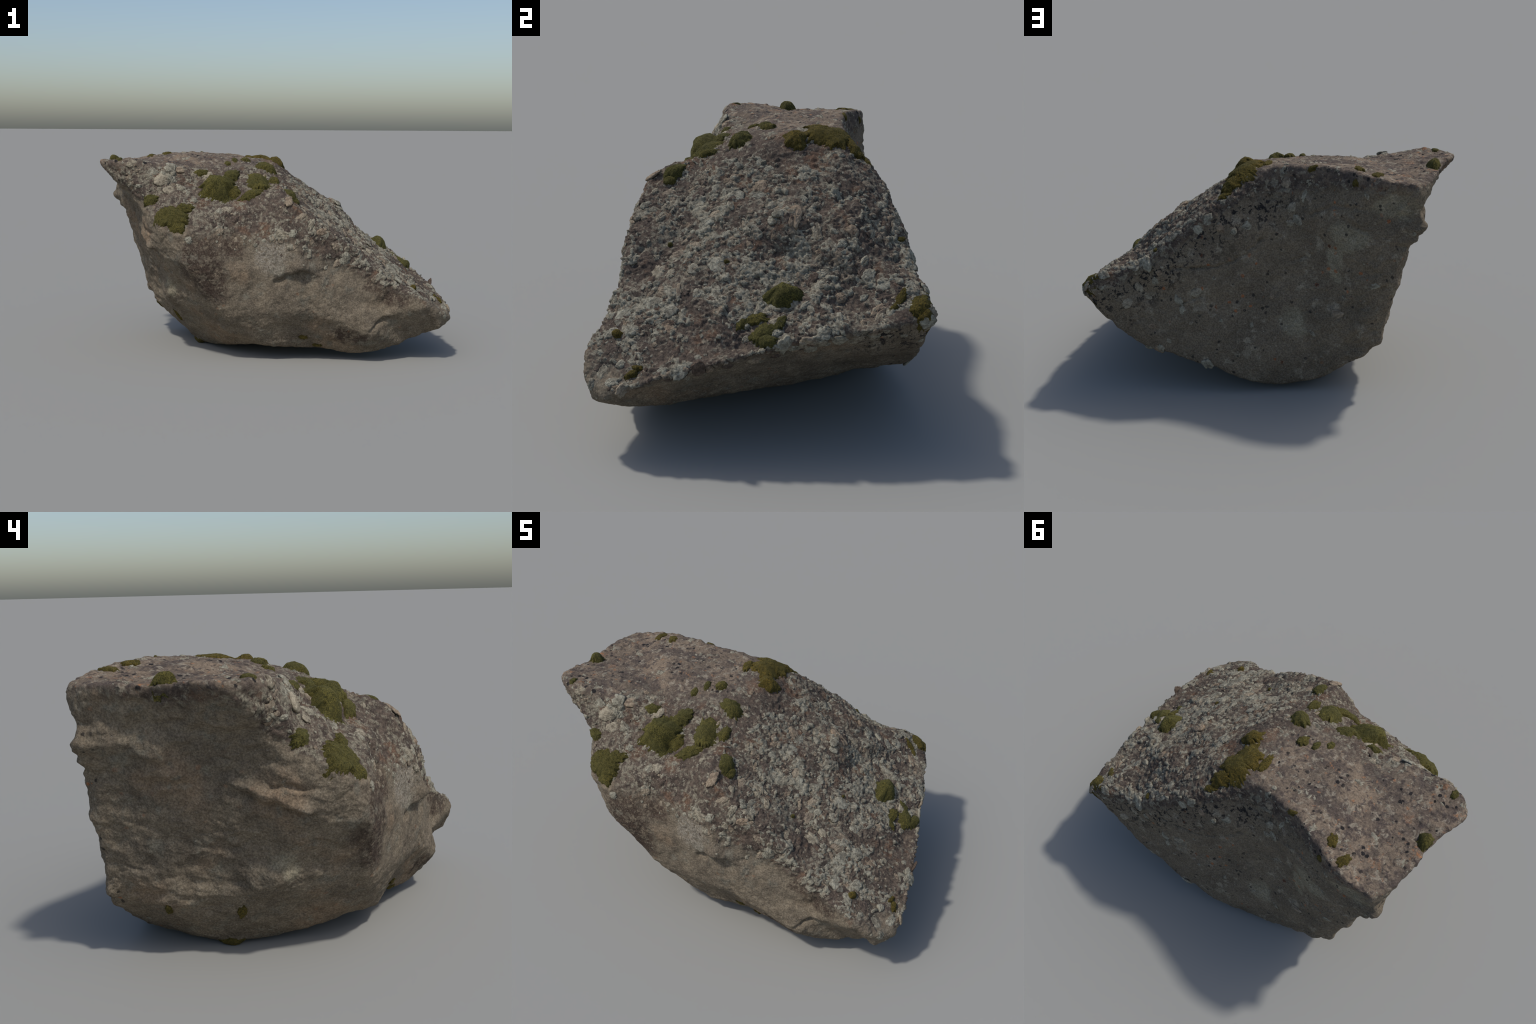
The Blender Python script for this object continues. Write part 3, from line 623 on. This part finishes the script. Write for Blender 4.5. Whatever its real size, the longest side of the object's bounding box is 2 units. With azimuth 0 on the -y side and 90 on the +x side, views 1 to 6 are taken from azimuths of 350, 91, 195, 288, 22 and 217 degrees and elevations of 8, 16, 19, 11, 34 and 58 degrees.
def moss_cushion(centre, a, b, height, turn=0.0, seed=0, mat=None, lobes=0.36):
    """A cushion laid over the stone: lobed outline, domed body, fuzzy skin, rim tucked into the stone."""
    p, n, _, _ = tree.find_nearest(Vector(centre))
    nb = [tree.find_nearest(p + Vector(d) * 0.6 * b) for d in ((1, 0, 0), (-1, 0, 0), (0, 1, 0), (0, -1, 0), (0, 0, 1), (0, 0, -1))]
    n = (n + sum((q[1] for q in nb), Vector())).normalized()
    n = (Vector(calm_tree.find_nearest(p)[1]) + n * 0.5 + Vector((0, 0, 0.25))).normalized()
    B = frame(np.array(n), turn)
    step = 0.0036
    rings = max(7, int(a / step)); segs = max(28, int(2 * math.pi * a / step / 1.5))
    r = np.linspace(0, 1, rings + 1)[1:]; th = np.arange(segs) * 2 * np.pi / segs
    R, T = np.meshgrid(r, th, indexing="ij")
    circ = np.stack([np.cos(T), np.sin(T), np.full_like(T, seed * 2.3)], -1).reshape(-1, 3)
    out = 1 + (lobes * fbm(circ * 1.6, 5, .66, 200 + seed)).reshape(R.shape) * R ** 1.5
    U, V = a * R * out * np.cos(T), b * R * out * np.sin(T)
    N = np.array(n)
    flat = np.stack([np.r_[0, U.ravel()], np.r_[0, V.ravel()], np.zeros(U.size + 1)], 1) @ B.T + np.array(p)
    rr = np.r_[0, R.ravel()]
    raw = np.empty(len(flat))
    for k, q in enumerate(flat):
        hit = tree.ray_cast(Vector(q) + n * 0.12, -n, 0.26)
        if hit[0] is not None:
            raw[k] = 0.12 - hit[3]
        else:                                   # past an edge: fold the cushion round onto the stone
            q2 = np.array(tree.find_nearest(Vector(q) - n * 0.05)[0])
            raw[k] = (q2 - q) @ N; flat[k] = q2 - N * raw[k]
    # the cushion bridges the small relief under it: blur the bed over the polar grid, follow it exactly only at the rim
    g = raw[1:].reshape(R.shape).copy()
    for _ in range(24):
        up, dn = np.vstack([g[:1], g[:-1]]), np.vstack([g[1:], g[-1:]])
        g = 0.25 * (np.roll(g, 1, 1) + np.roll(g, -1, 1)) + 0.25 * (up + dn)
        g[0] = g[0].mean()
    bed = np.r_[g[0].mean(), g.ravel()]
    edge = smooth(0.80, 1.0, rr)
    bed = bed * (1 - edge) + raw * edge
    base = flat + N * bed[:, None]
    low = 1 + (lobes * fbm(circ * 0.9, 2, .5, 200 + seed)).reshape(R.shape)
    body = np.r_[0, (np.hypot(U / a, V / b) / low).ravel()]                 # domed body keeps a calm outline; the ragged fringe is thin
    prof = (1 - np.clip(body, 0, 1) ** 2.2) ** 1.05 * smooth(1.0, 0.80, rr)
    lift = height * prof * (1 + 0.22 * fbm(base * 13, 2, .5, 220 + seed)) + 0.0028 * prof * fbm(base * 45, 2, .5, 230) + 0.0013 * noise3(base * 115, 231)
    lift += 0.0050 * smooth(1.0, 0.80, rr) - 0.005 * smooth(0.90, 1.0, rr) + 0.0065 * smooth(0.55, 0.95, rr) * noise3(base * 75, 232)
    v = base + N * lift[:, None]
    f = [(0, 1 + k, 1 + (k + 1) % segs) for k in range(segs)]
    for i in range(rings - 1):
        q0, q1 = 1 + i * segs, 1 + (i + 1) * segs
        for k in range(segs):
            k2 = (k + 1) % segs
            f += [(q0 + k, q1 + k, q1 + k2), (q0 + k, q1 + k2, q0 + k2)]
    ob = add_part("moss_cushion", mesh_from_arrays("moss_cushion", v, np.array(f)), mat or moss_green)
    return ob

G = moss_gold
MOSS = [  # centre, half length, half width, height, turn, material
 ((-.335,-.290,.970), .110,.100,.075, 0.3, None), ((-.42,-.20,1.06), .045,.03,.016, 0., None), ((-.245,-.215,1.045), .065,.045,.022, .5, None), ((-.25,-.30,.95), .05,.05,.025, 0., None),
 ((-.10,-.275,1.015), .10,.065,.030, .2, None), ((.0,-.26,1.02), .05,.03,.016, 0., None), ((-.15,-.355,.94), .085,.035,.016, .6, None), ((-.02,-.115,1.08), .072,.048,.038, .9, None),
 ((-.615,-.44,.825), .105,.075,.028, -.4, None), ((-.54,-.41,.87), .06,.035,.014, .2, None), ((-.58,-.485,.78), .045,.04,.018, 0., None), ((-.728,-.325,.92), .052,.036,.016, .4, None),
 ((.073,-.41,.955), .055,.042,.020, .8, None), ((.10,-.43,.92), .035,.025,.012, .3, None), ((-.13,.015,1.13), .04,.03,.016, 0., None), ((-.20,.0,1.125), .035,.018,.008, 0., None), ((-.25,-.06,1.11), .03,.018,.008, 0., None),
 ((.08,.145,1.10), .055,.06,.034, 0., G), ((.10,.155,1.07), .035,.04,.018, 0., G), ((.03,.25,1.135), .09,.075,.018, .8, G), ((.045,.325,1.115), .10,.075,.020, 1.2, G), ((.075,.40,1.05), .07,.045,.020, 1.2, G), ((-.07,.24,1.145), .06,.025,.007, .1, G), ((.10,.45,1.0), .04,.02,.008, .9, G),
 ((-.915,.105,1.118), .048,.042,.040, 0., None), ((-.89,-.185,1.145), .03,.022,.008, 0., None),
 ((-.58,.385,1.155), .04,.026,.008, .5, G), ((-.675,.43,1.145), .042,.025,.008, -.2, G), ((-.34,.385,1.155), .028,.016,.006, .6, G), ((-.57,.475,1.11), .018,.018,.005, 0., G),
 ((.742,.105,.60), .080,.058,.044, 0., None), ((.825,-.01,.535), .05,.03,.012, .5, None), ((.875,.025,.49), .06,.045,.016, 1.0, None), ((.845,.09,.515), .04,.022,.010, 1.2, None), ((.91,.047,.462), .042,.032,.024, .3, None), ((.835,-.06,.505), .035,.02,.008, .9, None),
 ((.80,.63,.585), .06,.05,.012, 1.2, G), ((.83,.65,.555), .045,.04,.012, .2, G), ((.76,.56,.60), .045,.018,.006, 1.3, G), ((.79,.53,.565), .03,.012,.005, 1.0, G),
 ((.755,-.56,.425), .026,.020,.016, 0., G), ((.925,-.45,.36), .028,.014,.010, .2, G), ((.945,-.475,.335), .030,.018,.012, .8, G), ((.398,-.387,.70), .012,.012,.010, 0., None), ((.44,.588,.745), .022,.014,.006, 0., G), ((.59,-.14,.69), .014,.010,.006, 0., G),
 ((-.41,.07,.012), .05,.03,.010, 0., G), ((-.544,-.02,.197), .05,.018,.006, 1.4, G), ((-.635,.245,.218), .035,.016,.006, 1.4, G), ((.128,-.49,.146), .028,.016,.006, 0., G), ((.215,-.47,.09), .03,.014,.006, 0., G),
]
for k, (c, a, b, h, turn, mat) in enumerate(MOSS):
    moss_cushion(c, a, b, h, turn, k, mat)
